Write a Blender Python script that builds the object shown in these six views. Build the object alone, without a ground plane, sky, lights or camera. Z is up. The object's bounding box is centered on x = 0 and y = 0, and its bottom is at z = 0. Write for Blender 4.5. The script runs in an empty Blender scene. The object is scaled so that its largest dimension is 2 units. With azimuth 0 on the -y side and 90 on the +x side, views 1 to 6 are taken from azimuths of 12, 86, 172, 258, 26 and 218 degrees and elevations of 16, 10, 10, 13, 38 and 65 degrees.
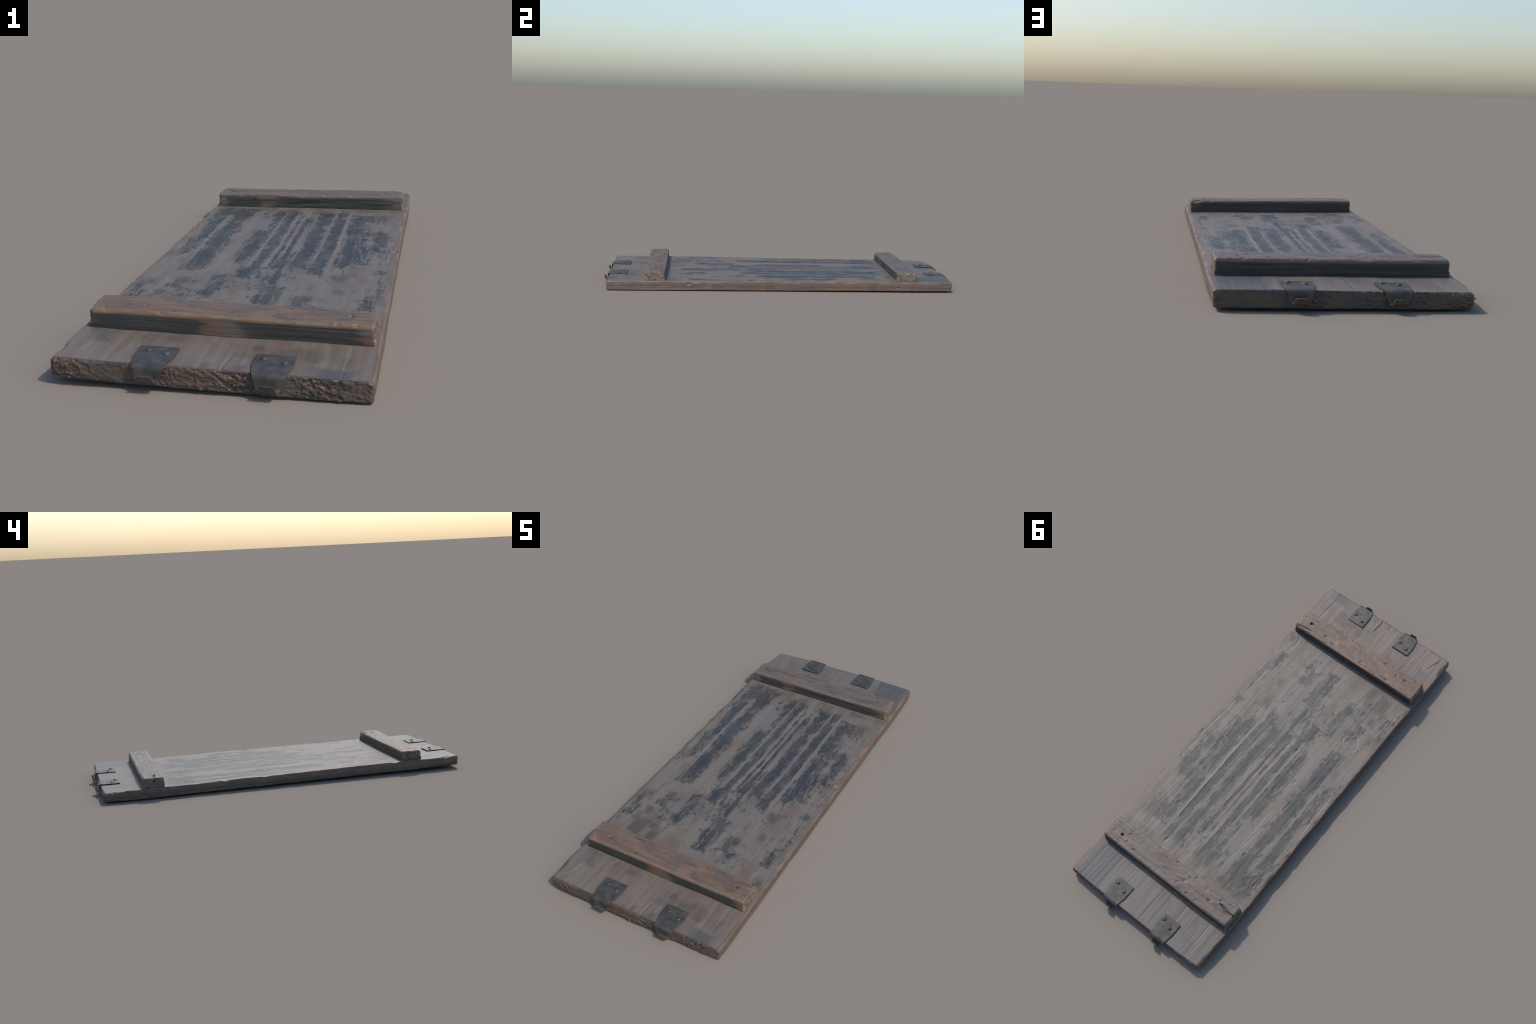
"""Weathered wooden hatch lid: one thick board, two cross battens nailed on top,
four riveted sheet-metal hook brackets, two on each short end."""
import bpy, math
import numpy as np
from mathutils import Matrix, Vector

# ------------------------------------------------------------------ noise ---
def _hash(ix, iy, iz, seed):
    h = (ix.astype(np.int64) * 374761393 + iy.astype(np.int64) * 668265263
         + iz.astype(np.int64) * 2147483647 + seed * 144665) & 0xFFFFFFFF
    h = ((h ^ (h >> 13)) * 1274126177) & 0xFFFFFFFF
    h = ((h ^ (h >> 15)) * 2246822519) & 0xFFFFFFFF
    return ((h ^ (h >> 16)) & 0xFFFF) / 65535.0

def noise(x, y, z=0.0, seed=0):
    """smooth value noise, range about -1..1"""
    x, y, z = np.broadcast_arrays(np.asarray(x, float), np.asarray(y, float), np.asarray(z, float))
    ix, iy, iz = np.floor(x), np.floor(y), np.floor(z)
    fx, fy, fz = x - ix, y - iy, z - iz
    s = lambda t: t * t * t * (t * (6 * t - 15) + 10)
    u, v, w = s(fx), s(fy), s(fz)
    out = 0
    for a in (0, 1):
        for b in (0, 1):
            for c in (0, 1):
                k = (u if a else 1 - u) * (v if b else 1 - v) * (w if c else 1 - w)
                out = out + k * _hash(ix + a, iy + b, iz + c, seed)
    return out * 2 - 1

def fbm(x, y, z=0.0, seed=0, octaves=3):
    t, a, f = 0, 1.0, 1.0
    for o in range(octaves):
        t = t + a * noise(x * f, y * f, np.asarray(z) * f, seed + 17 * o)
        a *= 0.5; f *= 2.03
    return t / 1.75

def cells(x, y, seed=0):
    """distance to nearest and second nearest jittered cell centre (2D)"""
    ix, iy = np.floor(x), np.floor(y)
    f1 = np.full(x.shape, 9.0); f2 = f1.copy(); z0 = np.zeros_like(x)
    tilt = z0.copy()
    for a in (-1, 0, 1):
        for b in (-1, 0, 1):
            jx = ix + a + _hash(ix + a, iy + b, z0, seed)
            jy = iy + b + _hash(ix + a, iy + b, z0, seed + 5)
            d = np.hypot(x - jx, y - jy)
            near = d < f1
            f2 = np.where(near, f1, np.minimum(f2, d))
            tilt = np.where(near, _hash(ix + a, iy + b, z0, seed + 9) - 0.5, tilt)
            f1 = np.where(near, d, f1)
    return f1, f2, tilt

def smooth(a, b, t):
    t = np.clip((t - a) / (b - a), 0, 1)
    return t * t * (3 - 2 * t)

def bump_at(x, y, cx, cy, rx, ry, power=2.0):
    d = np.sqrt(((x - cx) / rx) ** 2 + ((y - cy) / ry) ** 2)
    return np.clip(1 - d, 0, 1) ** (1 / power) if power < 1 else smooth(0, 1, 1 - d)

def groove(x, y, pts, width):
    """soft V groove along a polyline, 0..1, tapering to its ends"""
    g = np.zeros_like(x)
    n = len(pts) - 1
    for i in range(n):
        (ax, ay), (bx, by) = pts[i], pts[i + 1]
        dx, dy = bx - ax, by - ay
        t = np.clip(((x - ax) * dx + (y - ay) * dy) / (dx * dx + dy * dy), 0, 1)
        d = np.hypot(x - ax - t * dx, y - ay - t * dy)
        along = (i + t) / n
        w = width * (0.35 + 0.65 * np.sin(np.pi * np.clip(along, 0.02, 0.98)))
        g = np.maximum(g, np.clip(1 - d / w, 0, 1))
    return g

# -------------------------------------------------------------- mesh tools ---
def grid_box(xs, ys, zs):
    """surface of a box as one welded quad grid"""
    nx, ny, nz = len(xs), len(ys), len(zs)
    idx = -np.ones((nx, ny, nz), np.int64)
    shell = np.zeros((nx, ny, nz), bool)
    shell[0] = shell[-1] = True
    shell[:, 0] = shell[:, -1] = True
    shell[:, :, 0] = shell[:, :, -1] = True
    idx[shell] = np.arange(shell.sum())
    X, Y, Z = np.meshgrid(xs, ys, zs, indexing="ij")
    P = np.stack([X[shell], Y[shell], Z[shell]], 1)
    def quads(g, flip):
        a, b, c, d = g[:-1, :-1], g[1:, :-1], g[1:, 1:], g[:-1, 1:]
        q = np.stack([a, b, c, d] if not flip else [a, d, c, b], -1)
        return q.reshape(-1, 4)
    F = np.concatenate([
        quads(idx[:, :, -1], False), quads(idx[:, :, 0], True),
        quads(idx[:, 0, :], False), quads(idx[:, -1, :], True),
        quads(idx[-1, :, :], False), quads(idx[0, :, :], True)])
    return P, F

def mesh_from(name, P, F, smooth_shade=True):
    me = bpy.data.meshes.new(name)
    me.vertices.add(len(P)); me.vertices.foreach_set("co", np.asarray(P, np.float32).ravel())
    me.loops.add(F.size); me.loops.foreach_set("vertex_index", F.astype(np.int32).ravel())
    me.polygons.add(len(F))
    me.polygons.foreach_set("loop_start", np.arange(0, F.size, 4, dtype=np.int32))
    me.update(calc_edges=True)
    me.validate()
    me.polygons.foreach_set("use_smooth", np.full(len(me.polygons), smooth_shade))
    me.update()
    return me

def rounded(P, lo, hi, r):
    """round every edge of the box [lo,hi] with the per-vertex radius r"""
    r = r[:, None]
    q = np.clip(P, lo + r, hi - r)
    d = P - q
    n = d / np.maximum(np.linalg.norm(d, axis=1, keepdims=True), 1e-9)
    return q + r * n, n

def steps(lo, hi, step, edge, fine):
    """sample positions, finer within `edge` of both ends"""
    a = lo + fine * np.arange(int(edge / fine - 0.4))
    b = np.linspace(lo + edge, hi - edge, max(2, int((hi - lo - 2 * edge) / step)))
    return np.concatenate([a, b, hi - (a - lo)[::-1]])

# ------------------------------------------------------------- proportions ---
HX, HY, T = 0.3662, 0.9700, 0.0510          # half width, half length, thickness of the board
def twist(x, y):
    """height of the board's underside: it is slightly twisted, one corner lifted"""
    return 0.0062 - 0.0030 * x / HX - 0.0013 * y / HY + 0.0048 * x * y / (HX * HY)
def top(x, y):
    return twist(x, y) + T

thing = bpy.data.objects.new("wooden_hatch_lid", None)
bpy.context.scene.collection.objects.link(thing)
thing["label"] = "weathered grey wooden hatch lid with two battens and hook brackets"
thing["category"] = "wooden lid"

def add(name, me, parent, mat=None):
    ob = bpy.data.objects.new(name, me)
    bpy.context.scene.collection.objects.link(ob)
    ob.parent = parent
    if mat is not None and not me.materials:
        me.materials.append(mat)
    return ob

# ------------------------------------------------------------------ nodes ---
class Graph:
    def __init__(self, name):
        self.mat = bpy.data.materials.new(name)
        self.mat.use_nodes = True
        self.t = self.mat.node_tree
        self.t.nodes.clear()
        self.out = self.t.nodes.new("ShaderNodeOutputMaterial")
        self.bsdf = self.t.nodes.new("ShaderNodeBsdfPrincipled")
        self.t.links.new(self.bsdf.outputs[0], self.out.inputs[0])
        tc = self.t.nodes.new("ShaderNodeTexCoord")
        self.obj = tc.outputs["Object"]
        sep = self.t.nodes.new("ShaderNodeSeparateXYZ")
        self.t.links.new(self.obj, sep.inputs[0])
        self.x, self.y, self.z = sep.outputs
    def put(self, sock, v):
        if isinstance(v, bpy.types.NodeSocket):
            self.t.links.new(v, sock)
        elif isinstance(v, (tuple, list)) and len(v) == 3 and sock.type == "RGBA":
            sock.default_value = (*v, 1)
        else:
            sock.default_value = v
    def m(self, op, a, b=0.0, c=None, clamp=False):
        n = self.t.nodes.new("ShaderNodeMath"); n.operation = op; n.use_clamp = clamp
        self.put(n.inputs[0], a); self.put(n.inputs[1], b)
        if c is not None: self.put(n.inputs[2], c)
        return n.outputs[0]
    def step(self, v, a, b):
        n = self.t.nodes.new("ShaderNodeMapRange"); n.interpolation_type = "SMOOTHSTEP"
        self.put(n.inputs[0], v)
        flip = a > b
        if flip: a, b = b, a
        n.inputs[1].default_value, n.inputs[2].default_value = a, b
        n.inputs[3].default_value, n.inputs[4].default_value = (1, 0) if flip else (0, 1)
        return n.outputs[0]
    def noise(self, scale, detail=3, rough=0.55, vec=None, shift=(0, 0, 0), distort=0.0):
        mp = self.t.nodes.new("ShaderNodeMapping")
        self.put(mp.inputs[0], vec or self.obj)
        mp.inputs["Scale"].default_value = scale
        mp.inputs["Location"].default_value = shift
        n = self.t.nodes.new("ShaderNodeTexNoise")
        n.inputs["Scale"].default_value = 1.0
        n.inputs["Detail"].default_value = detail
        n.inputs["Roughness"].default_value = rough
        n.inputs["Distortion"].default_value = distort
        self.t.links.new(mp.outputs[0], n.inputs["Vector"])
        return n.outputs[0]
    def mix(self, f, a, b, mode="MIX"):
        n = self.t.nodes.new("ShaderNodeMix"); n.data_type = "RGBA"; n.blend_type = mode
        self.put(n.inputs[0], f); self.put(n.inputs[6], a); self.put(n.inputs[7], b)
        return n.outputs[2]
    def vec(self, x, y, z):
        n = self.t.nodes.new("ShaderNodeCombineXYZ")
        for s, v in zip(n.inputs, (x, y, z)): self.put(s, v)
        return n.outputs[0]
    def patches(self, u, v, items, ends=3.0, grow=1.0):
        """union of soft boxes (centre u, centre v, half u, half v, strength)"""
        total = None
        for cu, cv, hu, hv, k in items:
            n = self.t.nodes.new("ShaderNodeGroup"); n.node_tree = patch_group()
            self.put(n.inputs[0], u); self.put(n.inputs[1], v)
            for i, val in enumerate((cu, cv, hu * grow, hv * (1 + (grow - 1) * .25), k, ends)): n.inputs[i + 2].default_value = val
            total = n.outputs[0] if total is None else self.m("MAXIMUM", total, n.outputs[0])
        return total
    def finish(self, color, rough, bump=None, strength=0.2, distance=0.002, metallic=0.0):
        self.put(self.bsdf.inputs["Base Color"], color)
        self.put(self.bsdf.inputs["Roughness"], rough)
        self.put(self.bsdf.inputs["Metallic"], metallic)
        if bump is not None:
            b = self.t.nodes.new("ShaderNodeBump")
            b.inputs["Strength"].default_value = strength
            b.inputs["Distance"].default_value = distance
            self.t.links.new(bump, b.inputs["Height"])
            self.t.links.new(b.outputs[0], self.bsdf.inputs["Normal"])
        return self.mat

def patch_group():
    g = bpy.data.node_groups.get("soft_patch")
    if g: return g
    g = bpy.data.node_groups.new("soft_patch", "ShaderNodeTree")
    for s in ("u", "v", "cu", "cv", "hu", "hv", "strength", "ends"):
        g.interface.new_socket(s, in_out="INPUT", socket_type="NodeSocketFloat")
    g.interface.new_socket("mask", in_out="OUTPUT", socket_type="NodeSocketFloat")
    i, o = g.nodes.new("NodeGroupInput"), g.nodes.new("NodeGroupOutput")
    def M(op, a, b=None):
        n = g.nodes.new("ShaderNodeMath"); n.operation = op
        for s, v in zip(n.inputs, (a, b)):
            if v is None: continue
            if isinstance(v, bpy.types.NodeSocket): g.links.new(v, s)
            else: s.default_value = v
        return n
    def axis(p, c, h):
        d = M("ABSOLUTE", M("SUBTRACT", p, c).outputs[0])
        return M("SUBTRACT", 1.0, M("DIVIDE", d.outputs[0], h).outputs[0]).outputs[0]
    I = i.outputs
    fu = axis(I[0], I[2], I[4]); fv = axis(I[1], I[3], I[5])
    f = M("MINIMUM", fu, M("MULTIPLY", fv, I[7]).outputs[0]).outputs[0]
    f = M("MAXIMUM", M("MINIMUM", f, 1.0).outputs[0], 0.0).outputs[0]
    g.links.new(M("MULTIPLY", f, I[6]).outputs[0], o.inputs[0])
    return g

# -------------------------------------------------------------- materials ---
def board_material():
    g = Graph("weathered_board_wood")
    wob = g.m("MULTIPLY", g.m("SUBTRACT", g.noise((3, 2.2, 1), 2), 0.5), 0.022)
    u = g.m("ADD", g.x, wob)
    wob2 = g.m("MULTIPLY", g.m("SUBTRACT", g.noise((9, 9, 1), 2, shift=(5, 1, 0)), 0.5), 0.05)
    v = g.m("ADD", g.y, wob2)
    # ---- pale weathered ground with long soft streaks
    streak = g.noise((55, 2.6, 20), 4, 0.6)
    cloud = g.noise((5, 3.5, 5), 3, shift=(2, 7, 1))
    warm = g.noise((22, 3.0, 8), 3, shift=(9, 2, 3))
    col = g.mix(g.step(streak, 0.25, 0.75), (0.138, 0.112, 0.092), (0.170, 0.146, 0.122))
    tone = g.noise((17, 6, 9), 4, .6, shift=(11, 5, 2))
    col = g.mix(g.m("MULTIPLY", g.step(tone, .5, .68), .55), col, (0.150, 0.143, 0.115))
    tone2 = g.noise((12, 5, 9), 4, .6, shift=(3, 15, 6))
    col = g.mix(g.m("MULTIPLY", g.step(tone2, .50, .66), .7), col, (0.116, 0.084, 0.068))
    col = g.mix(g.m("MULTIPLY", g.step(cloud, 0.45, 0.75), 0.7), col, (0.128, 0.116, 0.107))
    col = g.mix(g.m("MULTIPLY", g.step(warm, 0.55, 0.75), 0.5), col, (0.150, 0.112, 0.088))
    # ---- browner near end, greyer far end
    end_a = g.step(g.m("ADD", g.y, g.m("MULTIPLY", g.m("SUBTRACT", warm, .5), .3)), -0.70, -0.80)
    end_b = g.step(g.m("ADD", g.y, g.m("MULTIPLY", g.m("SUBTRACT", warm, .5), .3)), 0.72, 0.80)
    col = g.mix(g.m("MULTIPLY", end_a, .5), col, g.mix(g.step(streak, .35, .65), (0.128, 0.094, 0.073), (0.168, 0.134, 0.110)))
    col = g.mix(g.m("MULTIPLY", end_b, .45), col, g.mix(g.step(streak, .35, .65), (0.100, 0.090, 0.086), (0.130, 0.118, 0.108)))
    # ---- brown soaked spots
    spots = g.patches(u, v, [
        (0.215, -0.25, 0.045, 0.075, 1), (0.225, -0.36, 0.035, 0.06, .7), (-0.25, -0.56, 0.07, 0.11, 1),
        (0.270, 0.28, 0.045, 0.07, .9), (0.285, 0.51, 0.06, 0.09, .9), (-0.17, -0.58, 0.04, 0.09, .9),
        (-0.26, -0.46, 0.035, 0.06, .8), (-0.20, 0.60, 0.10, 0.05, .6), (0.25, 0.63, 0.14, 0.03, .6),
        (0.33, -0.60, 0.04, 0.05, .9), (-0.10, -0.80, 0.22, 0.06, .5), (0.15, -0.84, 0.22, 0.07, .6)], ends=1.0)
    smudge = g.noise((24, 15, 9), 3, .55, shift=(13, 3, 5))
    spots = g.m("ADD", spots, g.m("MULTIPLY", g.m("SUBTRACT", smudge, .5), 1.3))
    spots = g.m("MULTIPLY", g.step(spots, 0.12, 0.85), 0.85)
    col = g.mix(spots, col, (0.072, 0.055, 0.043))
    # ---- dark blue-grey worn paint: bands along the grain between the pale ridges
    bands = g.patches(u, v, [
        (0.138, 0.20, 0.029, 0.42, 1), (0.076, 0.22, 0.032, 0.41, 1), (0.030, -0.20, 0.015, 0.14, .9),
        (0.018, 0.17, 0.013, 0.36, .9), (-0.008, 0.15, 0.010, 0.32, .75), (-0.046, 0.20, 0.025, 0.47, .95),
        (-0.105, 0.07, 0.036, 0.24, .9), (-0.085, 0.60, 0.040, 0.09, .95), (-0.090, 0.42, 0.020, 0.10, .7),
        (-0.234, 0.03, 0.045, 0.25, 1), (-0.297, 0.24, 0.026, 0.24, .85), (-0.225, 0.44, 0.040, 0.17, .9),
        (-0.330, 0.50, 0.030, 0.12, .7), (0.208, 0.19, 0.042, 0.37, .8), (0.300, 0.19, 0.045, 0.14, .65),
        (0.235, 0.36, 0.05, 0.14, .6), (0.047, -0.45, 0.030, 0.11, .95), (0.015, -0.47, 0.012, 0.09, .7),
        (0.125, -0.47, 0.035, 0.05, .8), (0.305, -0.465, 0.028, 0.05, .9), (-0.330, -0.43, 0.045, 0.10, .6),
        (-0.243, -0.35, 0.030, 0.06, .65), (-0.140, -0.36, 0.045, 0.12, .85), (-0.070, -0.22, 0.030, 0.06, .9),
        (-0.250, -0.17, 0.030, 0.06, .8), (-0.31, 0.05, 0.022, 0.12, .6), (0.155, -0.54, 0.03, 0.04, .5),
        (-0.31, 0.36, 0.05, 0.12, .6), (0.10, 0.50, 0.09, 0.12, .55), (-0.05, 0.56, 0.05, 0.10, .7), (-0.20, 0.56, 0.07, 0.08, .8), (-0.30, 0.57, 0.06, 0.08, .8), (0.26, 0.02, 0.04, 0.12, .5), (0.0, -0.30, 0.06, 0.10, .45), (0.33, -0.25, 0.03, 0.2, .35), (-0.19, -0.47, 0.03, 0.07, .6), (0.09, 0.61, 0.10, 0.05, .55)], ends=3.5, grow=1.4)
    ridges = g.patches(u, v, [
        (0.167, 0.16, 0.013, 0.50, 1), (0.114, 0.30, 0.0065, 0.42, 1), (0.048, 0.25, 0.006, 0.34, .9),
        (0.005, 0.22, 0.006, 0.30, .8), (-0.022, 0.20, 0.008, 0.38, 1), (-0.073, 0.22, 0.008, 0.42, .9),
        (-0.170, 0.10, 0.028, 0.55, 1), (-0.272, 0.18, 0.011, 0.36, .9), (0.265, 0.3, 0.012, 0.25, .6)], ends=6.0)
    rag = g.noise((38, 24, 10), 5, 0.62, distort=0.6)
    run = g.noise((130, 9, 10), 4, 0.6, shift=(3, 3, 3))
    blot = g.noise((16, 8, 10), 3, 0.55, shift=(1, 9, 3))
    fray = g.noise((95, 48, 10), 4, 0.6, shift=(6, 2, 8), distort=0.8)
    f = g.m("ADD", g.m("MULTIPLY", g.m("SUBTRACT", fray, .5), 1.15), g.m("MULTIPLY", bands, 0.95))
    f = g.m("ADD", f, g.m("MULTIPLY", g.m("SUBTRACT", rag, .5), 2.1))
    f = g.m("ADD", f, g.m("MULTIPLY", g.m("SUBTRACT", run, .5), 1.5))
    f = g.m("ADD", f, g.m("MULTIPLY", g.m("SUBTRACT", blot, .5), 0.9))
    f = g.m("SUBTRACT", f, g.m("MULTIPLY", g.step(g.m("ADD", ridges, g.m("MULTIPLY", g.m("SUBTRACT", run, .5), 1.8)), .20, .8), 0.62))
    field = g.step(g.m("ADD", g.m("ABSOLUTE", g.y), g.m("MULTIPLY", g.m("SUBTRACT", blot, .5), .25)), 0.67, 0.55)
    dark = g.m("MULTIPLY", g.step(f, 0.12, 0.70), field)
    dark = g.m("MULTIPLY", dark, g.m("ADD", 0.68, g.m("MULTIPLY", g.step(g.noise((30, 12, 9), 3, .6, shift=(7, 3, 1)), .35, .6), 0.29)))
    haze = g.m("MULTIPLY", g.step(g.m("ADD", bands, g.m("MULTIPLY", g.m("SUBTRACT", blot, .5), 2.0)), 0.05, 0.8), field)
    col = g.mix(g.m("MULTIPLY", g.step(ridges, .1, .9), 0.15), col, (0.19, 0.172, 0.150))
    col = g.mix(g.m("MULTIPLY", haze, 0.42), col, (0.088, 0.083, 0.080))
    col = g.mix(dark, col, g.mix(g.step(cloud, .4, .62), (0.025, 0.030, 0.036), (0.038, 0.039, 0.036)))
    # ---- paint remains at the two ends outside the battens
    ends = g.patches(u, v, [
        (0.27, -0.945, 0.10, 0.05, 1), (0.07, -0.950, 0.03, 0.03, .8), (-0.01, -0.95, 0.03, 0.03, .7),
        (-0.29, -0.80, 0.07, 0.07, .7), (0.28, 0.87, 0.15, 0.20, 1.1), (-0.10, 0.86, 0.05, 0.13, .4),
        (-0.24, 0.87, 0.05, 0.12, .4), (-0.04, -0.955, 0.05, 0.02, .6)], ends=1.5)
    e = g.step(g.m("ADD", ends, g.m("MULTIPLY", g.m("SUBTRACT", g.noise((26, 9, 9), 3, shift=(1, 4, 4)), .5), .9)), 0.25, 0.75)
    col = g.mix(g.m("MULTIPLY", e, 0.65), col, (0.056, 0.062, 0.068))
    # ---- worn reddish margins of the top face
    edge_n = g.noise((14, 11, 30), 3, .6, shift=(4, 4, 1))
    mx = g.m("ADD", g.m("ABSOLUTE", g.x), g.m("MULTIPLY", g.m("SUBTRACT", edge_n, .5), 0.034))
    margin = g.step(mx, 0.344, 0.364)
    col = g.mix(g.m("MULTIPLY", margin, 0.6), col, g.mix(edge_n, (0.10, 0.070, 0.052), (0.18, 0.115, 0.080)))
    raw = g.patches(g.x, g.y, [(0.366, 0.377, 0.020, 0.06, .9), (0.366, -0.42, 0.014, 0.06, .6)], ends=1.5)
    col = g.mix(g.step(g.m("ADD", raw, g.m("MULTIPLY", g.m("SUBTRACT", edge_n, .5), .4)), .3, .6), col, (0.215, 0.118, 0.074))
    # ---- long sides: brown wood, dark paint left in the middle of the height
    sides = g.step(g.m("ABSOLUTE", g.x), 0.3585, 0.3625)
    side_n = g.noise((3, 9, 60), 4, .6, shift=(6, 1, 2))
    side_m = g.noise((3, 26, 26), 3, .55, shift=(1, 6, 2))
    mid = g.m("SUBTRACT", 1.0, g.m("DIVIDE", g.m("ABSOLUTE", g.m("SUBTRACT", g.z, 0.026)), 0.025))
    sc = g.mix(g.step(side_n, 0.35, 0.7), (0.115, 0.078, 0.057), (0.180, 0.127, 0.096))
    sc = g.mix(g.m("MULTIPLY", g.step(side_m, .58, .75), .6), sc, (0.20, 0.095, 0.060))
    sd = g.step(g.m("ADD", g.m("MULTIPLY", mid, 0.5), g.m("ADD", g.m("MULTIPLY", g.m("SUBTRACT", side_n, .5), 1.3),
                                                       g.m("MULTIPLY", g.m("SUBTRACT", side_m, .5), 0.9))), 0.18, 0.55)
    sc = g.mix(g.m("MULTIPLY", sd, 0.8), sc, (0.052, 0.056, 0.056))
    col = g.mix(sides, col, sc)
    # ---- sawn, crumbled end grain
    end_n = g.noise((10, 10, 28), 4, .6, shift=(2, 2, 9))
    endm = g.step(g.m("ADD", g.m("ABSOLUTE", g.y), g.m("MULTIPLY", g.m("SUBTRACT", end_n, .5), 0.006)), 0.9595, 0.9645)
    ec = g.mix(g.step(end_n, .35, .65), (0.060, 0.056, 0.050), (0.105, 0.068, 0.048))
    ec = g.mix(g.m("MULTIPLY", g.step(g.noise((70, 70, 70), 3), .5, .75), .4), ec, (0.13, 0.108, 0.092))
    col = g.mix(endm, col, ec)
    height = g.m("ADD", g.m("MULTIPLY", g.noise((300, 9, 120), 3, .6), 0.7), g.m("MULTIPLY", g.noise((90, 40, 90), 3), 0.5))
    rough = g.m("ADD", 0.47, g.m("MULTIPLY", g.noise((40, 10, 40), 3), 0.14))
    return g.finish(col, rough, height, 0.16, 0.002)

def batten_material(name, warm_a, warm_b, grey, seed, dark_runs):
    g = Graph(name)
    sh = (seed * 3.1, seed * 1.7, seed)
    grain = g.noise((6, 38, 40), 4, .6, shift=sh)
    cloud = g.noise((9, 26, 20), 3, .55, shift=sh)
    patch = g.noise((14, 32, 20), 3, .55, shift=(sh[1], sh[0], 3))
    col = g.mix(g.step(grain, .3, .7), warm_a, warm_b)
    col = g.mix(g.m("MULTIPLY", g.step(cloud, .42, .62), .85), col, grey)
    col = g.mix(g.m("MULTIPLY", g.step(patch, .52, .68), .7), col, (0.066, 0.054, 0.047))
    # worn rims: raw wood along the upper arrises
    rim = g.step(g.m("ADD", g.m("ABSOLUTE", g.y), g.m("MULTIPLY", g.m("SUBTRACT", cloud, .5), .012)), 0.041, 0.049)
    rim = g.m("MAXIMUM", rim, g.step(g.m("ADD", g.m("ABSOLUTE", g.x), g.m("MULTIPLY", g.m("SUBTRACT", patch, .5), .05)), .325, .35))
    col = g.mix(g.m("MULTIPLY", rim, .6), col, warm_b)
    # dark paint on the long side faces, with raw gaps between the runs
    face = g.m("MULTIPLY", g.step(g.m("ABSOLUTE", g.y), 0.0515, 0.0535),
               g.step(g.m("ADD", g.z, g.m("MULTIPLY", g.m("SUBTRACT", grain, .5), .006)), 0.0405, 0.037))
    back = g.step(g.y, -0.02, 0.02)
    runs = g.patches(g.x, g.z, dark_runs, ends=6.0)
    runs = g.step(g.m("ADD", runs, g.m("MULTIPLY", g.m("SUBTRACT", g.noise((7, 9, 90), 3, .6, shift=sh), .5), .8)), .06, .28)
    runs = g.m("MAXIMUM", runs, g.m("MULTIPLY", back, .9))
    side = g.m("MULTIPLY", face, runs)
    sc = g.mix(g.step(grain, .4, .65), (0.027, 0.029, 0.029), (0.042, 0.040, 0.037))
    sbase = g.mix(g.step(cloud, .4, .6), warm_a, (0.10, 0.085, 0.07))
    col = g.mix(face, col, sbase)
    col = g.mix(g.m("MULTIPLY", side, .95), col, sc)
    # end grain
    en = g.noise((20, 40, 60), 3, .6, shift=sh)
    endm = g.step(g.m("ABSOLUTE", g.x), 0.3475, 0.351)
    col = g.mix(endm, col, g.mix(g.step(en, .4, .6), (0.095, 0.080, 0.062), (0.185, 0.145, 0.108)))
    height = g.m("ADD", g.m("MULTIPLY", g.noise((9, 260, 200), 3, .6, shift=sh), .6), g.noise((60, 90, 60), 3, shift=sh))
    rough = g.m("ADD", 0.46, g.m("MULTIPLY", g.noise((20, 60, 40), 3), 0.16))
    return g.finish(col, rough, height, 0.25, 0.0025)

def metal_material():
    g = Graph("dull_iron_sheet")
    info = g.t.nodes.new("ShaderNodeObjectInfo")
    off = g.vec(info.outputs["Random"], info.outputs["Random"], 0.0)
    va = g.t.nodes.new("ShaderNodeVectorMath"); va.operation = "MULTIPLY_ADD"
    g.t.links.new(off, va.inputs[0]); va.inputs[1].default_value = (7, 7, 7); g.t.links.new(g.obj, va.inputs[2])
    p = va.outputs[0]
    cloud = g.noise((32, 32, 32), 4, .6, vec=p)
    fine = g.noise((160, 160, 160), 3, .6, vec=p)
    col = g.mix(g.step(cloud, .35, .65), (0.036, 0.034, 0.031), (0.066, 0.061, 0.055))
    col = g.mix(g.m("MULTIPLY", g.step(fine, .55, .75), .4), col, (0.070, 0.060, 0.050))
    # rust gathered in the hook trough
    rust = g.m("MULTIPLY", g.step(g.z, -0.012, -0.034), g.step(g.m("ADD", cloud, g.m("MULTIPLY", fine, .4)), .5, .8))
    col = g.mix(g.m("MULTIPLY", rust, .4), col, (0.13, 0.075, 0.045))
    rough = g.m("ADD", 0.40, g.m("MULTIPLY", cloud, 0.2))
    return g.finish(col, rough, g.m("ADD", cloud, g.m("MULTIPLY", fine, .1)), 0.12, 0.003, metallic=0.0)

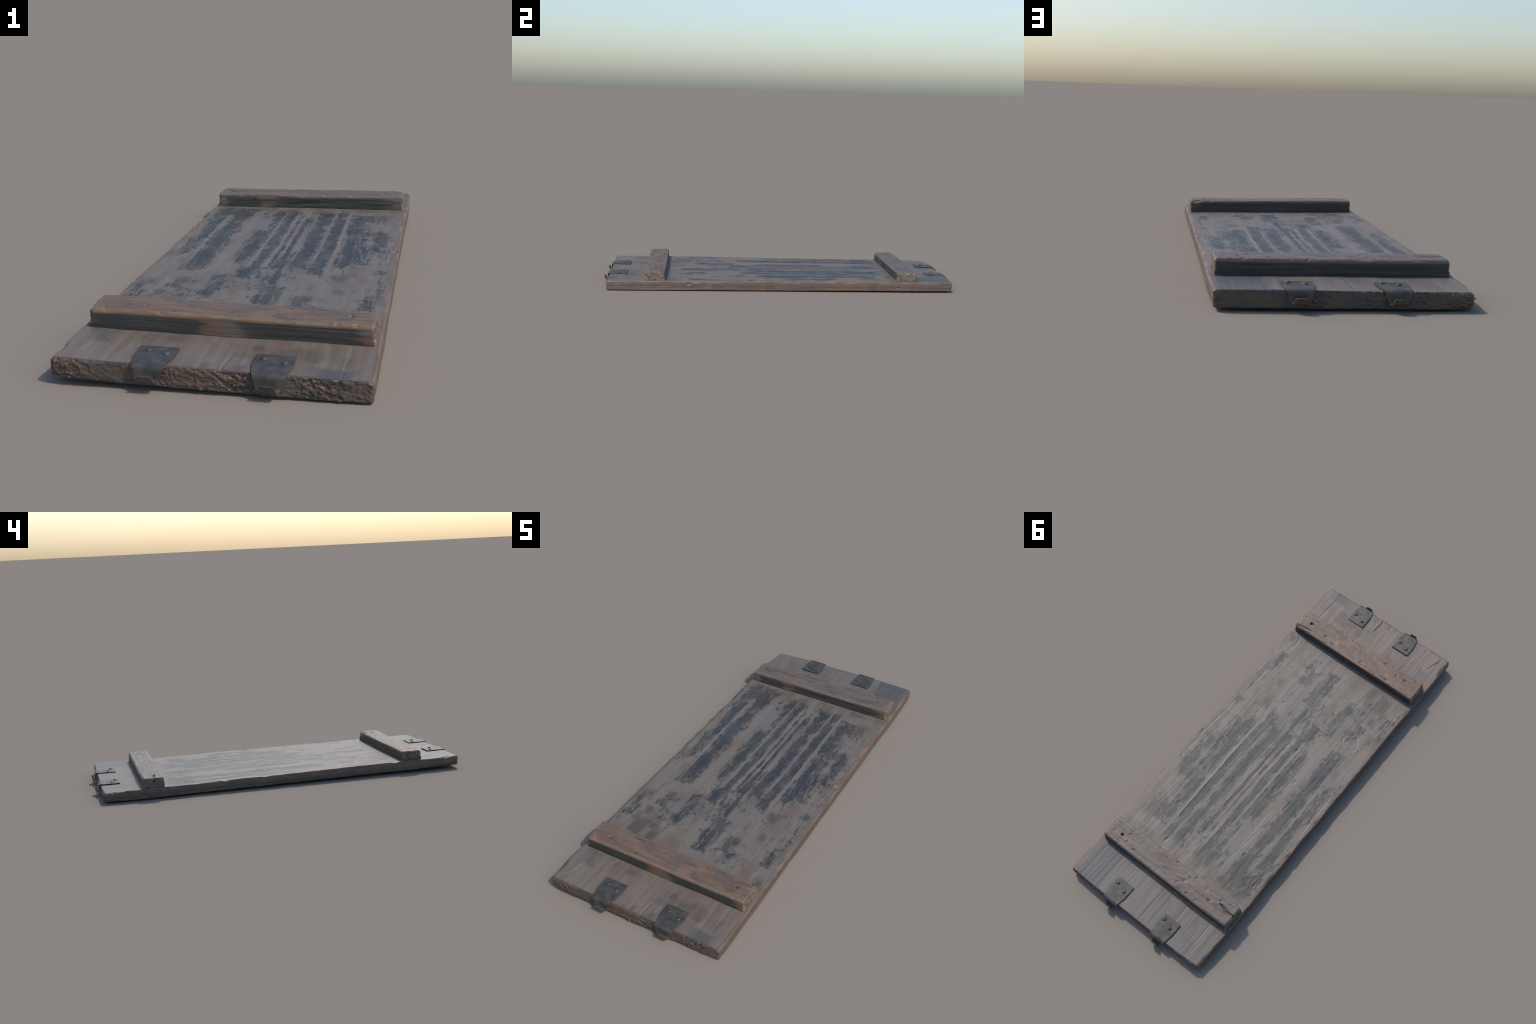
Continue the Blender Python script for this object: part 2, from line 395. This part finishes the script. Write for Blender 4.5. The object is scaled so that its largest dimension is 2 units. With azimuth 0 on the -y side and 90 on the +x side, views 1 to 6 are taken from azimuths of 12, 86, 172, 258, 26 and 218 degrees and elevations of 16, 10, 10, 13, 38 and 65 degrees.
# ------------------------------------------------------------------ board ---
def build_board():
    xs = steps(-HX, HX, 0.0024, 0.024, 0.0018)
    ys = steps(-HY, HY, 0.0042, 0.036, 0.0018)
    zs = np.linspace(0, T, 27)
    P, F = grid_box(xs, ys, zs)
    x0, y0, z0 = P.T.copy()
    r = 0.0046 + 0.0020 * fbm(x0 * 9, y0 * 9, z0 * 3, 3)
    cnear = lambda cx, cy, rad: np.clip(1 - np.hypot(x0 - cx, y0 - cy) / rad, 0, 1)
    r = r + 0.005 * cnear(-HX, -HY, 0.16) + 0.012 * cnear(-HX, HY, 0.12) + 0.004 * cnear(HX, HY, 0.1) + 0.003 * cnear(HX, -HY, .08)
    r = np.clip(r + 0.002 * (x0 < 0) * noise(y0 * 30, 0, 0, 8), 0.003, 0.02)
    Q, n = rounded(P, np.array([-HX, -HY, 0]), np.array([HX, HY, T]), r)
    x, y, z = Q.T
    nt, nb = smooth(.55, .95, n[:, 2]), smooth(.55, .95, -n[:, 2])      # top / bottom facing
    ne = smooth(.25, .7, np.abs(n[:, 1]))                                # end facing
    ns = smooth(.35, .8, np.abs(n[:, 0]))                                # long-side facing
    d = np.zeros(len(Q))
    # fibre relief on the top, stronger at the ends outside the battens
    outer = 0.55 + 0.10 * smooth(.7, .8, np.abs(y))
    fibres = 0.00028 * noise(x * 210, y * 2.2, 0, 11) + 0.00042 * noise(x * 70, y * 1.6, 0, 12) \
        + 0.0007 * noise(x * 26, y * 2.5, 0, 13) + 0.0003 * fbm(x * 70, y * 40, 0, 14)
    d += (nt * outer + 0.5 * nb) * fibres
    d += nt * 0.0012 * noise(x * 5, y * 4, 0, 15)
    # long checks and cracks in the top face: points, width, depth
    for pts, w, dep in [
        ([(.300, -.62), (.316, -.414), (.335, -.15), (.346, .097), (.350, .30)], .0030, .0012),
        ([(.033, -.968), (.030, -.935), (.036, -.885)], .0050, .006),
        ([(.036, -.90), (.047, -.77)], .0022, .0012),
        ([(-.335, -.935), (-.323, -.926), (-.312, -.90), (-.302, -.862)], .0060, .0035),
        ([(-.323, -.926), (-.326, -.945)], .003, .003),
        ([(.296, -.966), (.302, -.77)], .0030, .0018), ([(-.021, -.968), (-.025, -.77)], .0028, .0014),
        ([(-.21, -.96), (-.205, -.78)], .0025, .0010), ([(.21, -.96), (.206, -.78)], .0022, .0010),
        ([(-.265, -.96), (-.26, -.80)], .0025, .0012), ([(.122, .770), (.123, .965)], .0030, .0016),
        ([(-.025, .77), (-.026, .968)], .0030, .0020), ([(-.153, .77), (-.163, .968)], .0028, .0016),
        ([(-.285, .77), (-.286, .968)], .0032, .0024), ([(-.255, .80), (-.262, .968)], .0025, .0012),
        ([(.06, .78), (.058, .96)], .0022, .0010), ([(-.205, .78), (-.21, .968)], .0022, .0012),
        ([(-.07, .78), (-.075, .968)], .0022, .0012),
        ([(.111, .62), (.117, .28), (.116, .0)], .0032, -.0010), ([(.158, .50), (.165, .1), (.165, -.13)], .008, -.0012),
        ([(.053, .48), (.02, .2), (-.016, -.03)], .0026, -.0009), ([(-.142, .60), (-.20, .2), (-.232, -.06)], .0026, .0012),
        ([(-.060, .62), (-.075, .2), (-.078, -.2)], .003, -.0009), ([(-.345, .40), (-.338, .1), (-.342, -.1)], .0028, .0015),
        ([(.131, .62), (.124, .595)], .004, .003), ([(-.199, .455), (-.2, .435)], .005, .003)]:
        d -= dep * nt * groove(x, y, pts, w)
    # knots: a ring groove with a slightly sunk centre
    for kx, ky, rx, ry, dep in [(-.243, -.303, .036, .040, .0012), (.326, -.592, .030, .040, .0014), (-.12, -.06, .02, .03, .0008)]:
        q = np.hypot((x - kx) / rx, (y - ky) / ry) + 0.16 * noise(x * 55, y * 55, 0, 21)
        d -= nt * dep * (np.exp(-((q - 1) / 0.10) ** 2) + 0.35 * smooth(1.0, .6, q))
    # loosened flakes near the far -x corner
    f1, f2, ti = cells(x * 42 + noise(x * 40, y * 40, 0, 31), y * 30, 33)
    flake = bump_at(x, y, -.315, .53, .06, .10) + 1.1 * bump_at(x, y, .33, -.60, .05, .07) + .5 * bump_at(x, y, -.26, .42, .05, .05)
    d += nt * flake * (0.0022 * ti - 0.0022 * np.exp(-((f2 - f1) / .08) ** 2))
    # small pits
    for px, py, rr, dep in [(.143, -.285, .006, .003), (-.238, -.945, .006, .003), (.125, .60, .010, .002), (-.11, -.245, .008, .002),
                            (-.16, .02, .012, .002), (.20, .43, .012, .002), (-.105, .10, .010, .002), (-.07, -.12, .01, .0025), (.02, .31, .008, .0015)]:
        d -= nt * dep * bump_at(x, y, px, py, rr, rr * 1.3)
    # long sides: fibre along y, ragged upper arris on the -x side
    d += ns * (0.0006 * noise(z * 260, y * 3, 0, 41) + 0.0010 * noise(y * 7, z * 30, x, 42) + 0.0004 * fbm(y * 60, z * 160, 0, 43))
    arris = smooth(.25, .6, n[:, 2]) * smooth(.25, .6, np.abs(n[:, 0]))
    chip = np.clip(fbm(y * 26, x * 3, 0, 44) - 0.15, 0, 1)
    d -= (z > T / 2) * np.where(x < 0, 0.013, 0.005) * arris * chip
    d -= (x < 0) * ns * smooth(.2 * T, T, z) * 0.004 * np.clip(noise(y * 15, 0, 0, 45), 0, 1) ** 1.5
    d -= 0.006 * bump_at(y, z, -.518, .035, .022, .010) * ns * (x > 0)
    d -= 0.003 * groove(y, z, [(.632, .012), (.655, .018), (.675, .020)], .004) * ns * (x > 0)
    d -= 0.003 * (groove(y, z, [(.91, .033), (.968, .033)], .003) + groove(y, z, [(.925, .017), (.968, .016)], .003)) * ns * (x > 0)
    # end grain: crumbled, slanting fibre bundles
    a, b = x * 0.82 + z * 0.57 * np.sign(y), -x * 0.57 * np.sign(y) + z * 0.82
    wa, wb = noise(x * 60, z * 60, y, 51) * .5, noise(x * 60, z * 60, y, 52) * .5
    g1, g2, t1 = cells(a * 62 + wa, b * 105 + wb, 53)
    h1, h2, t2 = cells(a * 130 + wb, b * 210 + wa, 54)
    crumble = 0.0040 * t1 + 0.0030 * t2 - 0.0026 * np.exp(-((g2 - g1) / .10) ** 2) - 0.0014 * np.exp(-((h2 - h1) / .14) ** 2) + 0.0022 * fbm(a * 90, b * 190, y, 55)
    amount = np.where(y < 0, 1.0, 0.8) * (0.75 + 0.5 * noise(x * 12, y, 0, 56))
    d += ne * (crumble * amount - 0.0014) + ne * 0.0022 * noise(x * 14, y, z * 10, 57)
    # nicks where the fibres end at the upper edge
    lip = smooth(.2, .5, n[:, 2]) * smooth(.2, .5, np.abs(n[:, 1]))
    d -= lip * 0.005 * np.clip(noise(x * 95, y, 0, 58), 0, 1)
    Q = Q + n * d[:, None]
    # torn hollow in the +x arris
    for cx, cy, rx, ry, dep in [(.358, .083, .016, .022, .010), (.364, .377, .014, .055, .006), (.364, -.40, .012, .06, .004),
                                (.364, -.48, .014, .05, .005), (-.363, -.90, .014, .05, .006), (-.363, -.60, .012, .03, .004),
                                (-.364, .33, .014, .03, .005), (-.364, .12, .012, .03, .004), (-.364, .47, .012, .06, .004), (.364, .60, .01, .06, .003)]:
        k = bump_at(Q[:, 0], Q[:, 1], cx, cy, rx, ry) * smooth(T * .45, T, Q[:, 2])
        Q[:, 2] -= dep * k * (1 + .3 * noise(x * 120, y * 120, 0, 61))
    Q[:, 0] += 0.0022 * noise(Q[:, 1] * 4.2, np.sign(Q[:, 0]), 0, 62) * smooth(.2, .35, np.abs(Q[:, 0]))
    Q[:, 0] -= 0.0015 * smooth(-.1, -.36, Q[:, 0])
    Q[:, 2] += twist(Q[:, 0], Q[:, 1])
    Q[:, 2] = np.maximum(Q[:, 2], 0.0)
    return add("board", mesh_from("board", Q, F), thing, board_material())

# ---------------------------------------------------------------- battens ---
BX, BY, BT = 0.353, 0.0553, 0.0505
def build_batten(yc, seed, mat, details):
    xs = steps(-BX, BX, 0.0024, 0.02, 0.0015)
    ys = np.linspace(-BY, BY, 58)
    zs = np.linspace(-0.003, BT, 28)
    P, F = grid_box(xs, ys, zs)
    x0, y0, z0 = P.T.copy()
    r = 0.0062 + 0.0022 * fbm(x0 * 11, y0 * 20, 0, seed) + details["round"](x0, y0)
    r = np.where(z0 < 0.014, np.minimum(r, 0.004), r)
    Q, n = rounded(P, np.array([-BX, -BY, -0.003]), np.array([BX, BY, BT]), np.clip(r, .003, .016))
    x, y, z = Q.T
    nt = smooth(.5, .9, n[:, 2]); ne = smooth(.3, .8, np.abs(n[:, 0])); ns = smooth(.4, .9, np.abs(n[:, 1]))
    d = nt * (0.0005 * noise(x * 3, y * 190, 0, seed + 1) + 0.0008 * noise(x * 6, y * 40, 0, seed + 2)
              + 0.0007 * fbm(x * 45, y * 60, 0, seed + 3) + 0.0012 * noise(x * 7, y * 9, 0, seed + 4))
    d += ns * (0.0006 * noise(x * 5, z * 200, y, seed + 5) + 0.0012 * noise(x * 6, z * 20, y, seed + 6)
               + details["side_rough"] * 0.0016 * fbm(x * 18, z * 90, y, seed + 7) * (y < 0))
    # pitted patches of the top
    pit = np.clip(fbm(x * 60, y * 65, 0, seed + 8) - .48, 0, 1)
    d -= nt * 0.007 * pit * (0.4 + 0.6 * smooth(.30, .05, np.abs(np.abs(x) - BX))) 
    # sawn ends
    c1, c2, ti = cells(y * 110 + .4 * noise(y * 90, z * 90, 0, seed), z * 190, seed + 9)
    d += ne * details["end_rough"] * (0.0026 * ti - 0.0026 * np.exp(-((c2 - c1) / .12) ** 2) + 0.0015 * fbm(y * 120, z * 160, x, seed + 10))
    # nicks on the upper arrises
    arris = smooth(.2, .5, n[:, 2]) * smooth(.2, .5, np.abs(n[:, 1]))
    d -= arris * 0.006 * np.clip(fbm(x * 30, np.sign(y), 0, seed + 11) - .2, 0, 1)
    for px, py, rr, dep in details["dents"]:
        d -= nt * dep * bump_at(x, y - 0, px, py, rr, rr * .85)
    for pts, w, dep in details["cracks"]:
        d -= nt * dep * groove(x, y, pts, w)
    for pts, w, dep in details["end_cracks"]:
        d -= ne * (x < 0) * dep * groove(y, z, pts, w)
    Q = Q + n * d[:, None]
    for px, py, rx, ry, dep in details["chips"]:
        k = bump_at(x, y, px, py, rx, ry) * smooth(BT * .3, BT, z)
        Q[:, 2] -= dep * k * (0.75 + .45 * noise(x * 50, y * 230, z * 60, seed + 12))
        Q[:, 1] -= np.sign(py) * 0.5 * dep * k * (z < BT * .9)
    # nail shafts driven out leave round holes
    for px, py, rr in details["holes"]:
        dd = np.hypot(Q[:, 0] - px, Q[:, 1] - py)
        Q[:, 2] -= nt * 0.016 * smooth(rr, rr * .55, dd)
    slope = (top(.3, yc) - top(-.3, yc)) / .6
    ob = add("batten", mesh_from("batten", Q, F), thing, mat)
    ob.location = (details["x"], yc, top(0, yc))
    ob.rotation_euler = (0, -math.atan(slope), details["turn"])
    return ob

# --------------------------------------------------------------- brackets ---
TH = 0.0042
def bracket_mesh():
    """bent strap: flat plate, rounded bend, tapered drop, small hook turned up"""
    pts = [(0.0, TH / 2)]
    def arc(cx, cz, rad, a0, a1, k):
        for i in range(k + 1):
            a = math.radians(a0 + (a1 - a0) * i / k)
            pts.append((cx + rad * math.cos(a), cz + rad * math.sin(a)))
    for yy in (0.02, 0.04, 0.06, 0.075): pts.append((yy, TH / 2))
    arc(0.1005, TH / 2 - 0.0105, 0.0105, 90, 0, 9)                 # over the board edge
    pts.append((0.1115, -0.022))
    arc(0.1195, -0.0285, 0.0075, 180, 345, 10)                     # trough of the hook
    pts.append((0.1300, -0.0220)); pts.append((0.1314, -0.0168))
    pts = np.array(pts)
    s = np.concatenate([[0], np.cumsum(np.hypot(*np.diff(pts, axis=0).T))])
    S = np.unique(np.concatenate([np.linspace(0, s[-1], 70)]))
    Y, Z = np.interp(S, s, pts[:, 0]), np.interp(S, s, pts[:, 1])
    tang = np.stack([np.gradient(Y, S), np.gradient(Z, S)], 1)
    tang /= np.linalg.norm(tang, axis=1, keepdims=True)
    nor = np.stack([-tang[:, 1], tang[:, 0]], 1)                   # outer side
    half = np.interp(S, [0, .003, .062, .095, .118, .143, .150, .166, s[-1]],
                     [.0445, .0465, .0465, .0405, .036, .0265, .0225, .0185, .0138])
    W = np.linspace(-1, 1, 17)
    P, grid = [], np.zeros((2, len(S), len(W)), int)
    for side in (0, 1):
        for i in range(len(S)):
            off = TH * (0.5 if side == 0 else -0.5)
            for j, w in enumerate(W):
                xx = w * half[i]
                wav = 0.0008 * float(noise(xx * 40, S[i] * 40, 0, 77)) * (1 if S[i] > .02 else .5)
                grid[side, i, j] = len(P)
                P.append((xx, Y[i] + nor[i, 0] * (off + wav), Z[i] + nor[i, 1] * (off + wav)))
    F = []
    n, k = len(S), len(W)
    A, B = grid
    for i in range(n - 1):
        for j in range(k - 1):
            F.append((A[i, j], A[i, j + 1], A[i + 1, j + 1], A[i + 1, j]))
            F.append((B[i, j], B[i + 1, j], B[i + 1, j + 1], B[i, j + 1]))
        F.append((A[i, 0], A[i + 1, 0], B[i + 1, 0], B[i, 0]))
        F.append((A[i, -1], B[i, -1], B[i + 1, -1], A[i + 1, -1]))
    for j in range(k - 1):
        F.append((A[0, j], B[0, j], B[0, j + 1], A[0, j + 1]))
        F.append((A[-1, j], A[-1, j + 1], B[-1, j + 1], B[-1, j]))
    me = mesh_from("bracket", np.array(P), np.array(F))
    ob = bpy.data.objects.new("bracket_builder", me)
    bpy.context.scene.collection.objects.link(ob)
    bv = ob.modifiers.new("soft_edges", "BEVEL")
    bv.width, bv.segments, bv.limit_method, bv.angle_limit = 0.0009, 2, "ANGLE", math.radians(50)
    dg = bpy.context.evaluated_depsgraph_get()
    done = bpy.data.meshes.new_from_object(ob.evaluated_get(dg))
    bpy.data.objects.remove(ob)
    done.name = "bracket"
    done.polygons.foreach_set("use_smooth", np.ones(len(done.polygons), bool))
    try:
        done.set_sharp_from_angle(angle=math.radians(40))
    except AttributeError:
        pass
    return done

def dome_mesh(name, radius, height, rings=7, seg=20, sink=0.002):
    P, F = [], []
    prof = [(radius, -sink), (radius, 0.0)] + [(radius * math.cos(t), height * math.sin(t))
            for t in np.linspace(0.12, math.pi / 2 * .93, rings)]
    for rr, hh in prof:
        for j in range(seg):
            a = 2 * math.pi * j / seg
            P.append((rr * math.cos(a), rr * math.sin(a), hh))
    P.append((0, 0, height))
    me = bpy.data.meshes.new(name)
    faces = [(i * seg + j, i * seg + (j + 1) % seg, (i + 1) * seg + (j + 1) % seg, (i + 1) * seg + j)
             for i in range(len(prof) - 1) for j in range(seg)]
    last = (len(prof) - 1) * seg
    faces += [(last + j, last + (j + 1) % seg, len(P) - 1) for j in range(seg)]
    me.from_pydata(P, [], faces)
    me.polygons.foreach_set("use_smooth", np.ones(len(me.polygons), bool))
    me.update()
    return me

build_board()
warm = batten_material("brown_batten_wood", (0.120, 0.075, 0.049), (0.185, 0.120, 0.078), (0.100, 0.080, 0.068), 1,
                       [(-0.205, .017, .17, .036, 1), (0.18, .017, .175, .036, 1)])
dull = batten_material("grey_brown_batten_wood", (0.100, 0.072, 0.058), (0.160, 0.118, 0.094), (0.112, 0.098, 0.088), 2,
                       [(-0.255, .017, .08, .036, .9), (0.09, .017, .255, .036, 1)])
near = lambda x, y, cx, cy, rad: np.clip(1 - np.hypot(x - cx, y - cy) / rad, 0, 1)
YA, YB = -0.7035, 0.710
batten_a = build_batten(YA, 100, warm, dict(
    x=0.002, turn=-0.003, side_rough=0.3, end_rough=1.0,
    round=lambda x, y: 0.006 * near(x, y, -BX, -BY, .12) + 0.005 * near(x, y, -BX, BY, .06) + 0.003 * (y < -.03),
    dents=[(.188, .019, .012, .004), (.137, .034, .007, .004), (.101, -.033, .007, .004), (.065, -.045, .009, .004),
           (-.035, .031, .009, .003), (-.141, -.035, .012, .004), (-.270, -.012, .014, .005), (-.217, -.014, .010, .003),
           (.154, -.040, .008, .003), (-.315, -.042, .010, .005), (-.19, .040, .010, .003), (.22, -.030, .006, .003), (.0, -.02, .006, .002)],
    cracks=[([(.352, .046), (.30, .040), (.262, .034)], .005, .006), ([(.29, .0), (.255, -.004)], .002, .002)],
    end_cracks=[], chips=[(.340, .058, .055, .022, .016)], holes=[(.289, .001, .0075)]))
batten_b = build_batten(YB, 200, dull, dict(
    x=-0.003, turn=0.005, side_rough=1.0, end_rough=0.5,
    round=lambda x, y: 0.006 * near(x, y, -BX, BY, .09) + 0.005 * near(x, y, -BX, -BY, .08) + 0.002 * (y > .03),
    dents=[(.250, -.017, .005, .005), (.256, -.012, .004, .004), (.242, .021, .008, .004), (.192, .032, .009, .003),
           (.051, -.037, .007, .003), (-.002, -.047, .008, .004), (-.115, -.041, .011, .004), (-.221, .005, .010, .004),
           (-.080, .000, .018, .003), (-.090, -.020, .012, .003), (-.057, .024, .012, .003), (-.123, .041, .009, .004),
           (-.173, .040, .007, .003), (.325, .011, .007, .003), (-.265, -.025, .007, .003), (-.31, -.035, .006, .003)],
    cracks=[([(-.272, -.014), (-.290, -.010), (-.314, -.004), (-.352, -.006)], .008, .012)],
    end_cracks=[([(-.006, .046), (-.004, .030)], .010, .012), ([(-.004, .030), (-.030, .006)], .003, .003)],
    chips=[(-.356, -.006, .016, .012, .010), (-.083, .050, .03, .012, .003)], holes=[(.280, .007, .0072)]))

iron = metal_material()
strap = bracket_mesh(); strap.materials.append(iron)
rivet = dome_mesh("rivet", 0.0092, 0.0055); rivet.materials.append(iron)
nail = dome_mesh("nail", 0.0062, 0.0016); nail.materials.append(iron)

def place(ob, cx, sign):
    """origin on the board's top at the plate's inner edge, local +y pointing outwards"""
    y0 = sign * 0.866
    z = top(cx, sign * 0.92) + 0.0012
    sx = (top(cx + .05, y0) - top(cx - .05, y0)) / .1
    sy = (top(cx, y0 + .05) - top(cx, y0 - .05)) / .1
    ex = Vector((1, 0, sx)).normalized() * sign
    ez = Vector((-sx, -sy, 1)).normalized()
    ey = ez.cross(ex)
    m = Matrix((ex, ey, ez)).transposed().to_4x4()
    m.translation = (cx, y0, z)
    ob.matrix_world = m
    return m

# centre x, end, rivets in board coordinates
for cx, sign, rivets in [(0.1395, -1, [(.166, -.912), (.116, -.894)]), (-0.1335, -1, [(-.107, -.910), (-.154, -.893)]),
                         (0.1285, 1, [(.154, .890), (.106, .907)]), (-0.1435, 1, [(-.116, .888), (-.161, .907)])]:
    br = add("bracket", strap, thing)
    m = place(br, cx, sign)
    inv = m.inverted()
    for rx, ry in rivets:
        rv = add("rivet", rivet, br)
        p = inv @ Vector((rx, ry, top(rx, ry)))
        rv.location = (p.x, p.y, TH + 0.0002)

# sunken nail heads still sitting in the near batten
for px, py, dep in [(.188, .019, .0042), (-.141, -.035, .0042), (-.270, -.012, .0050)]:
    nl = add("nail", nail, batten_a)
    nl.location = (px, py, BT - dep)
bpy.context.view_layer.update()
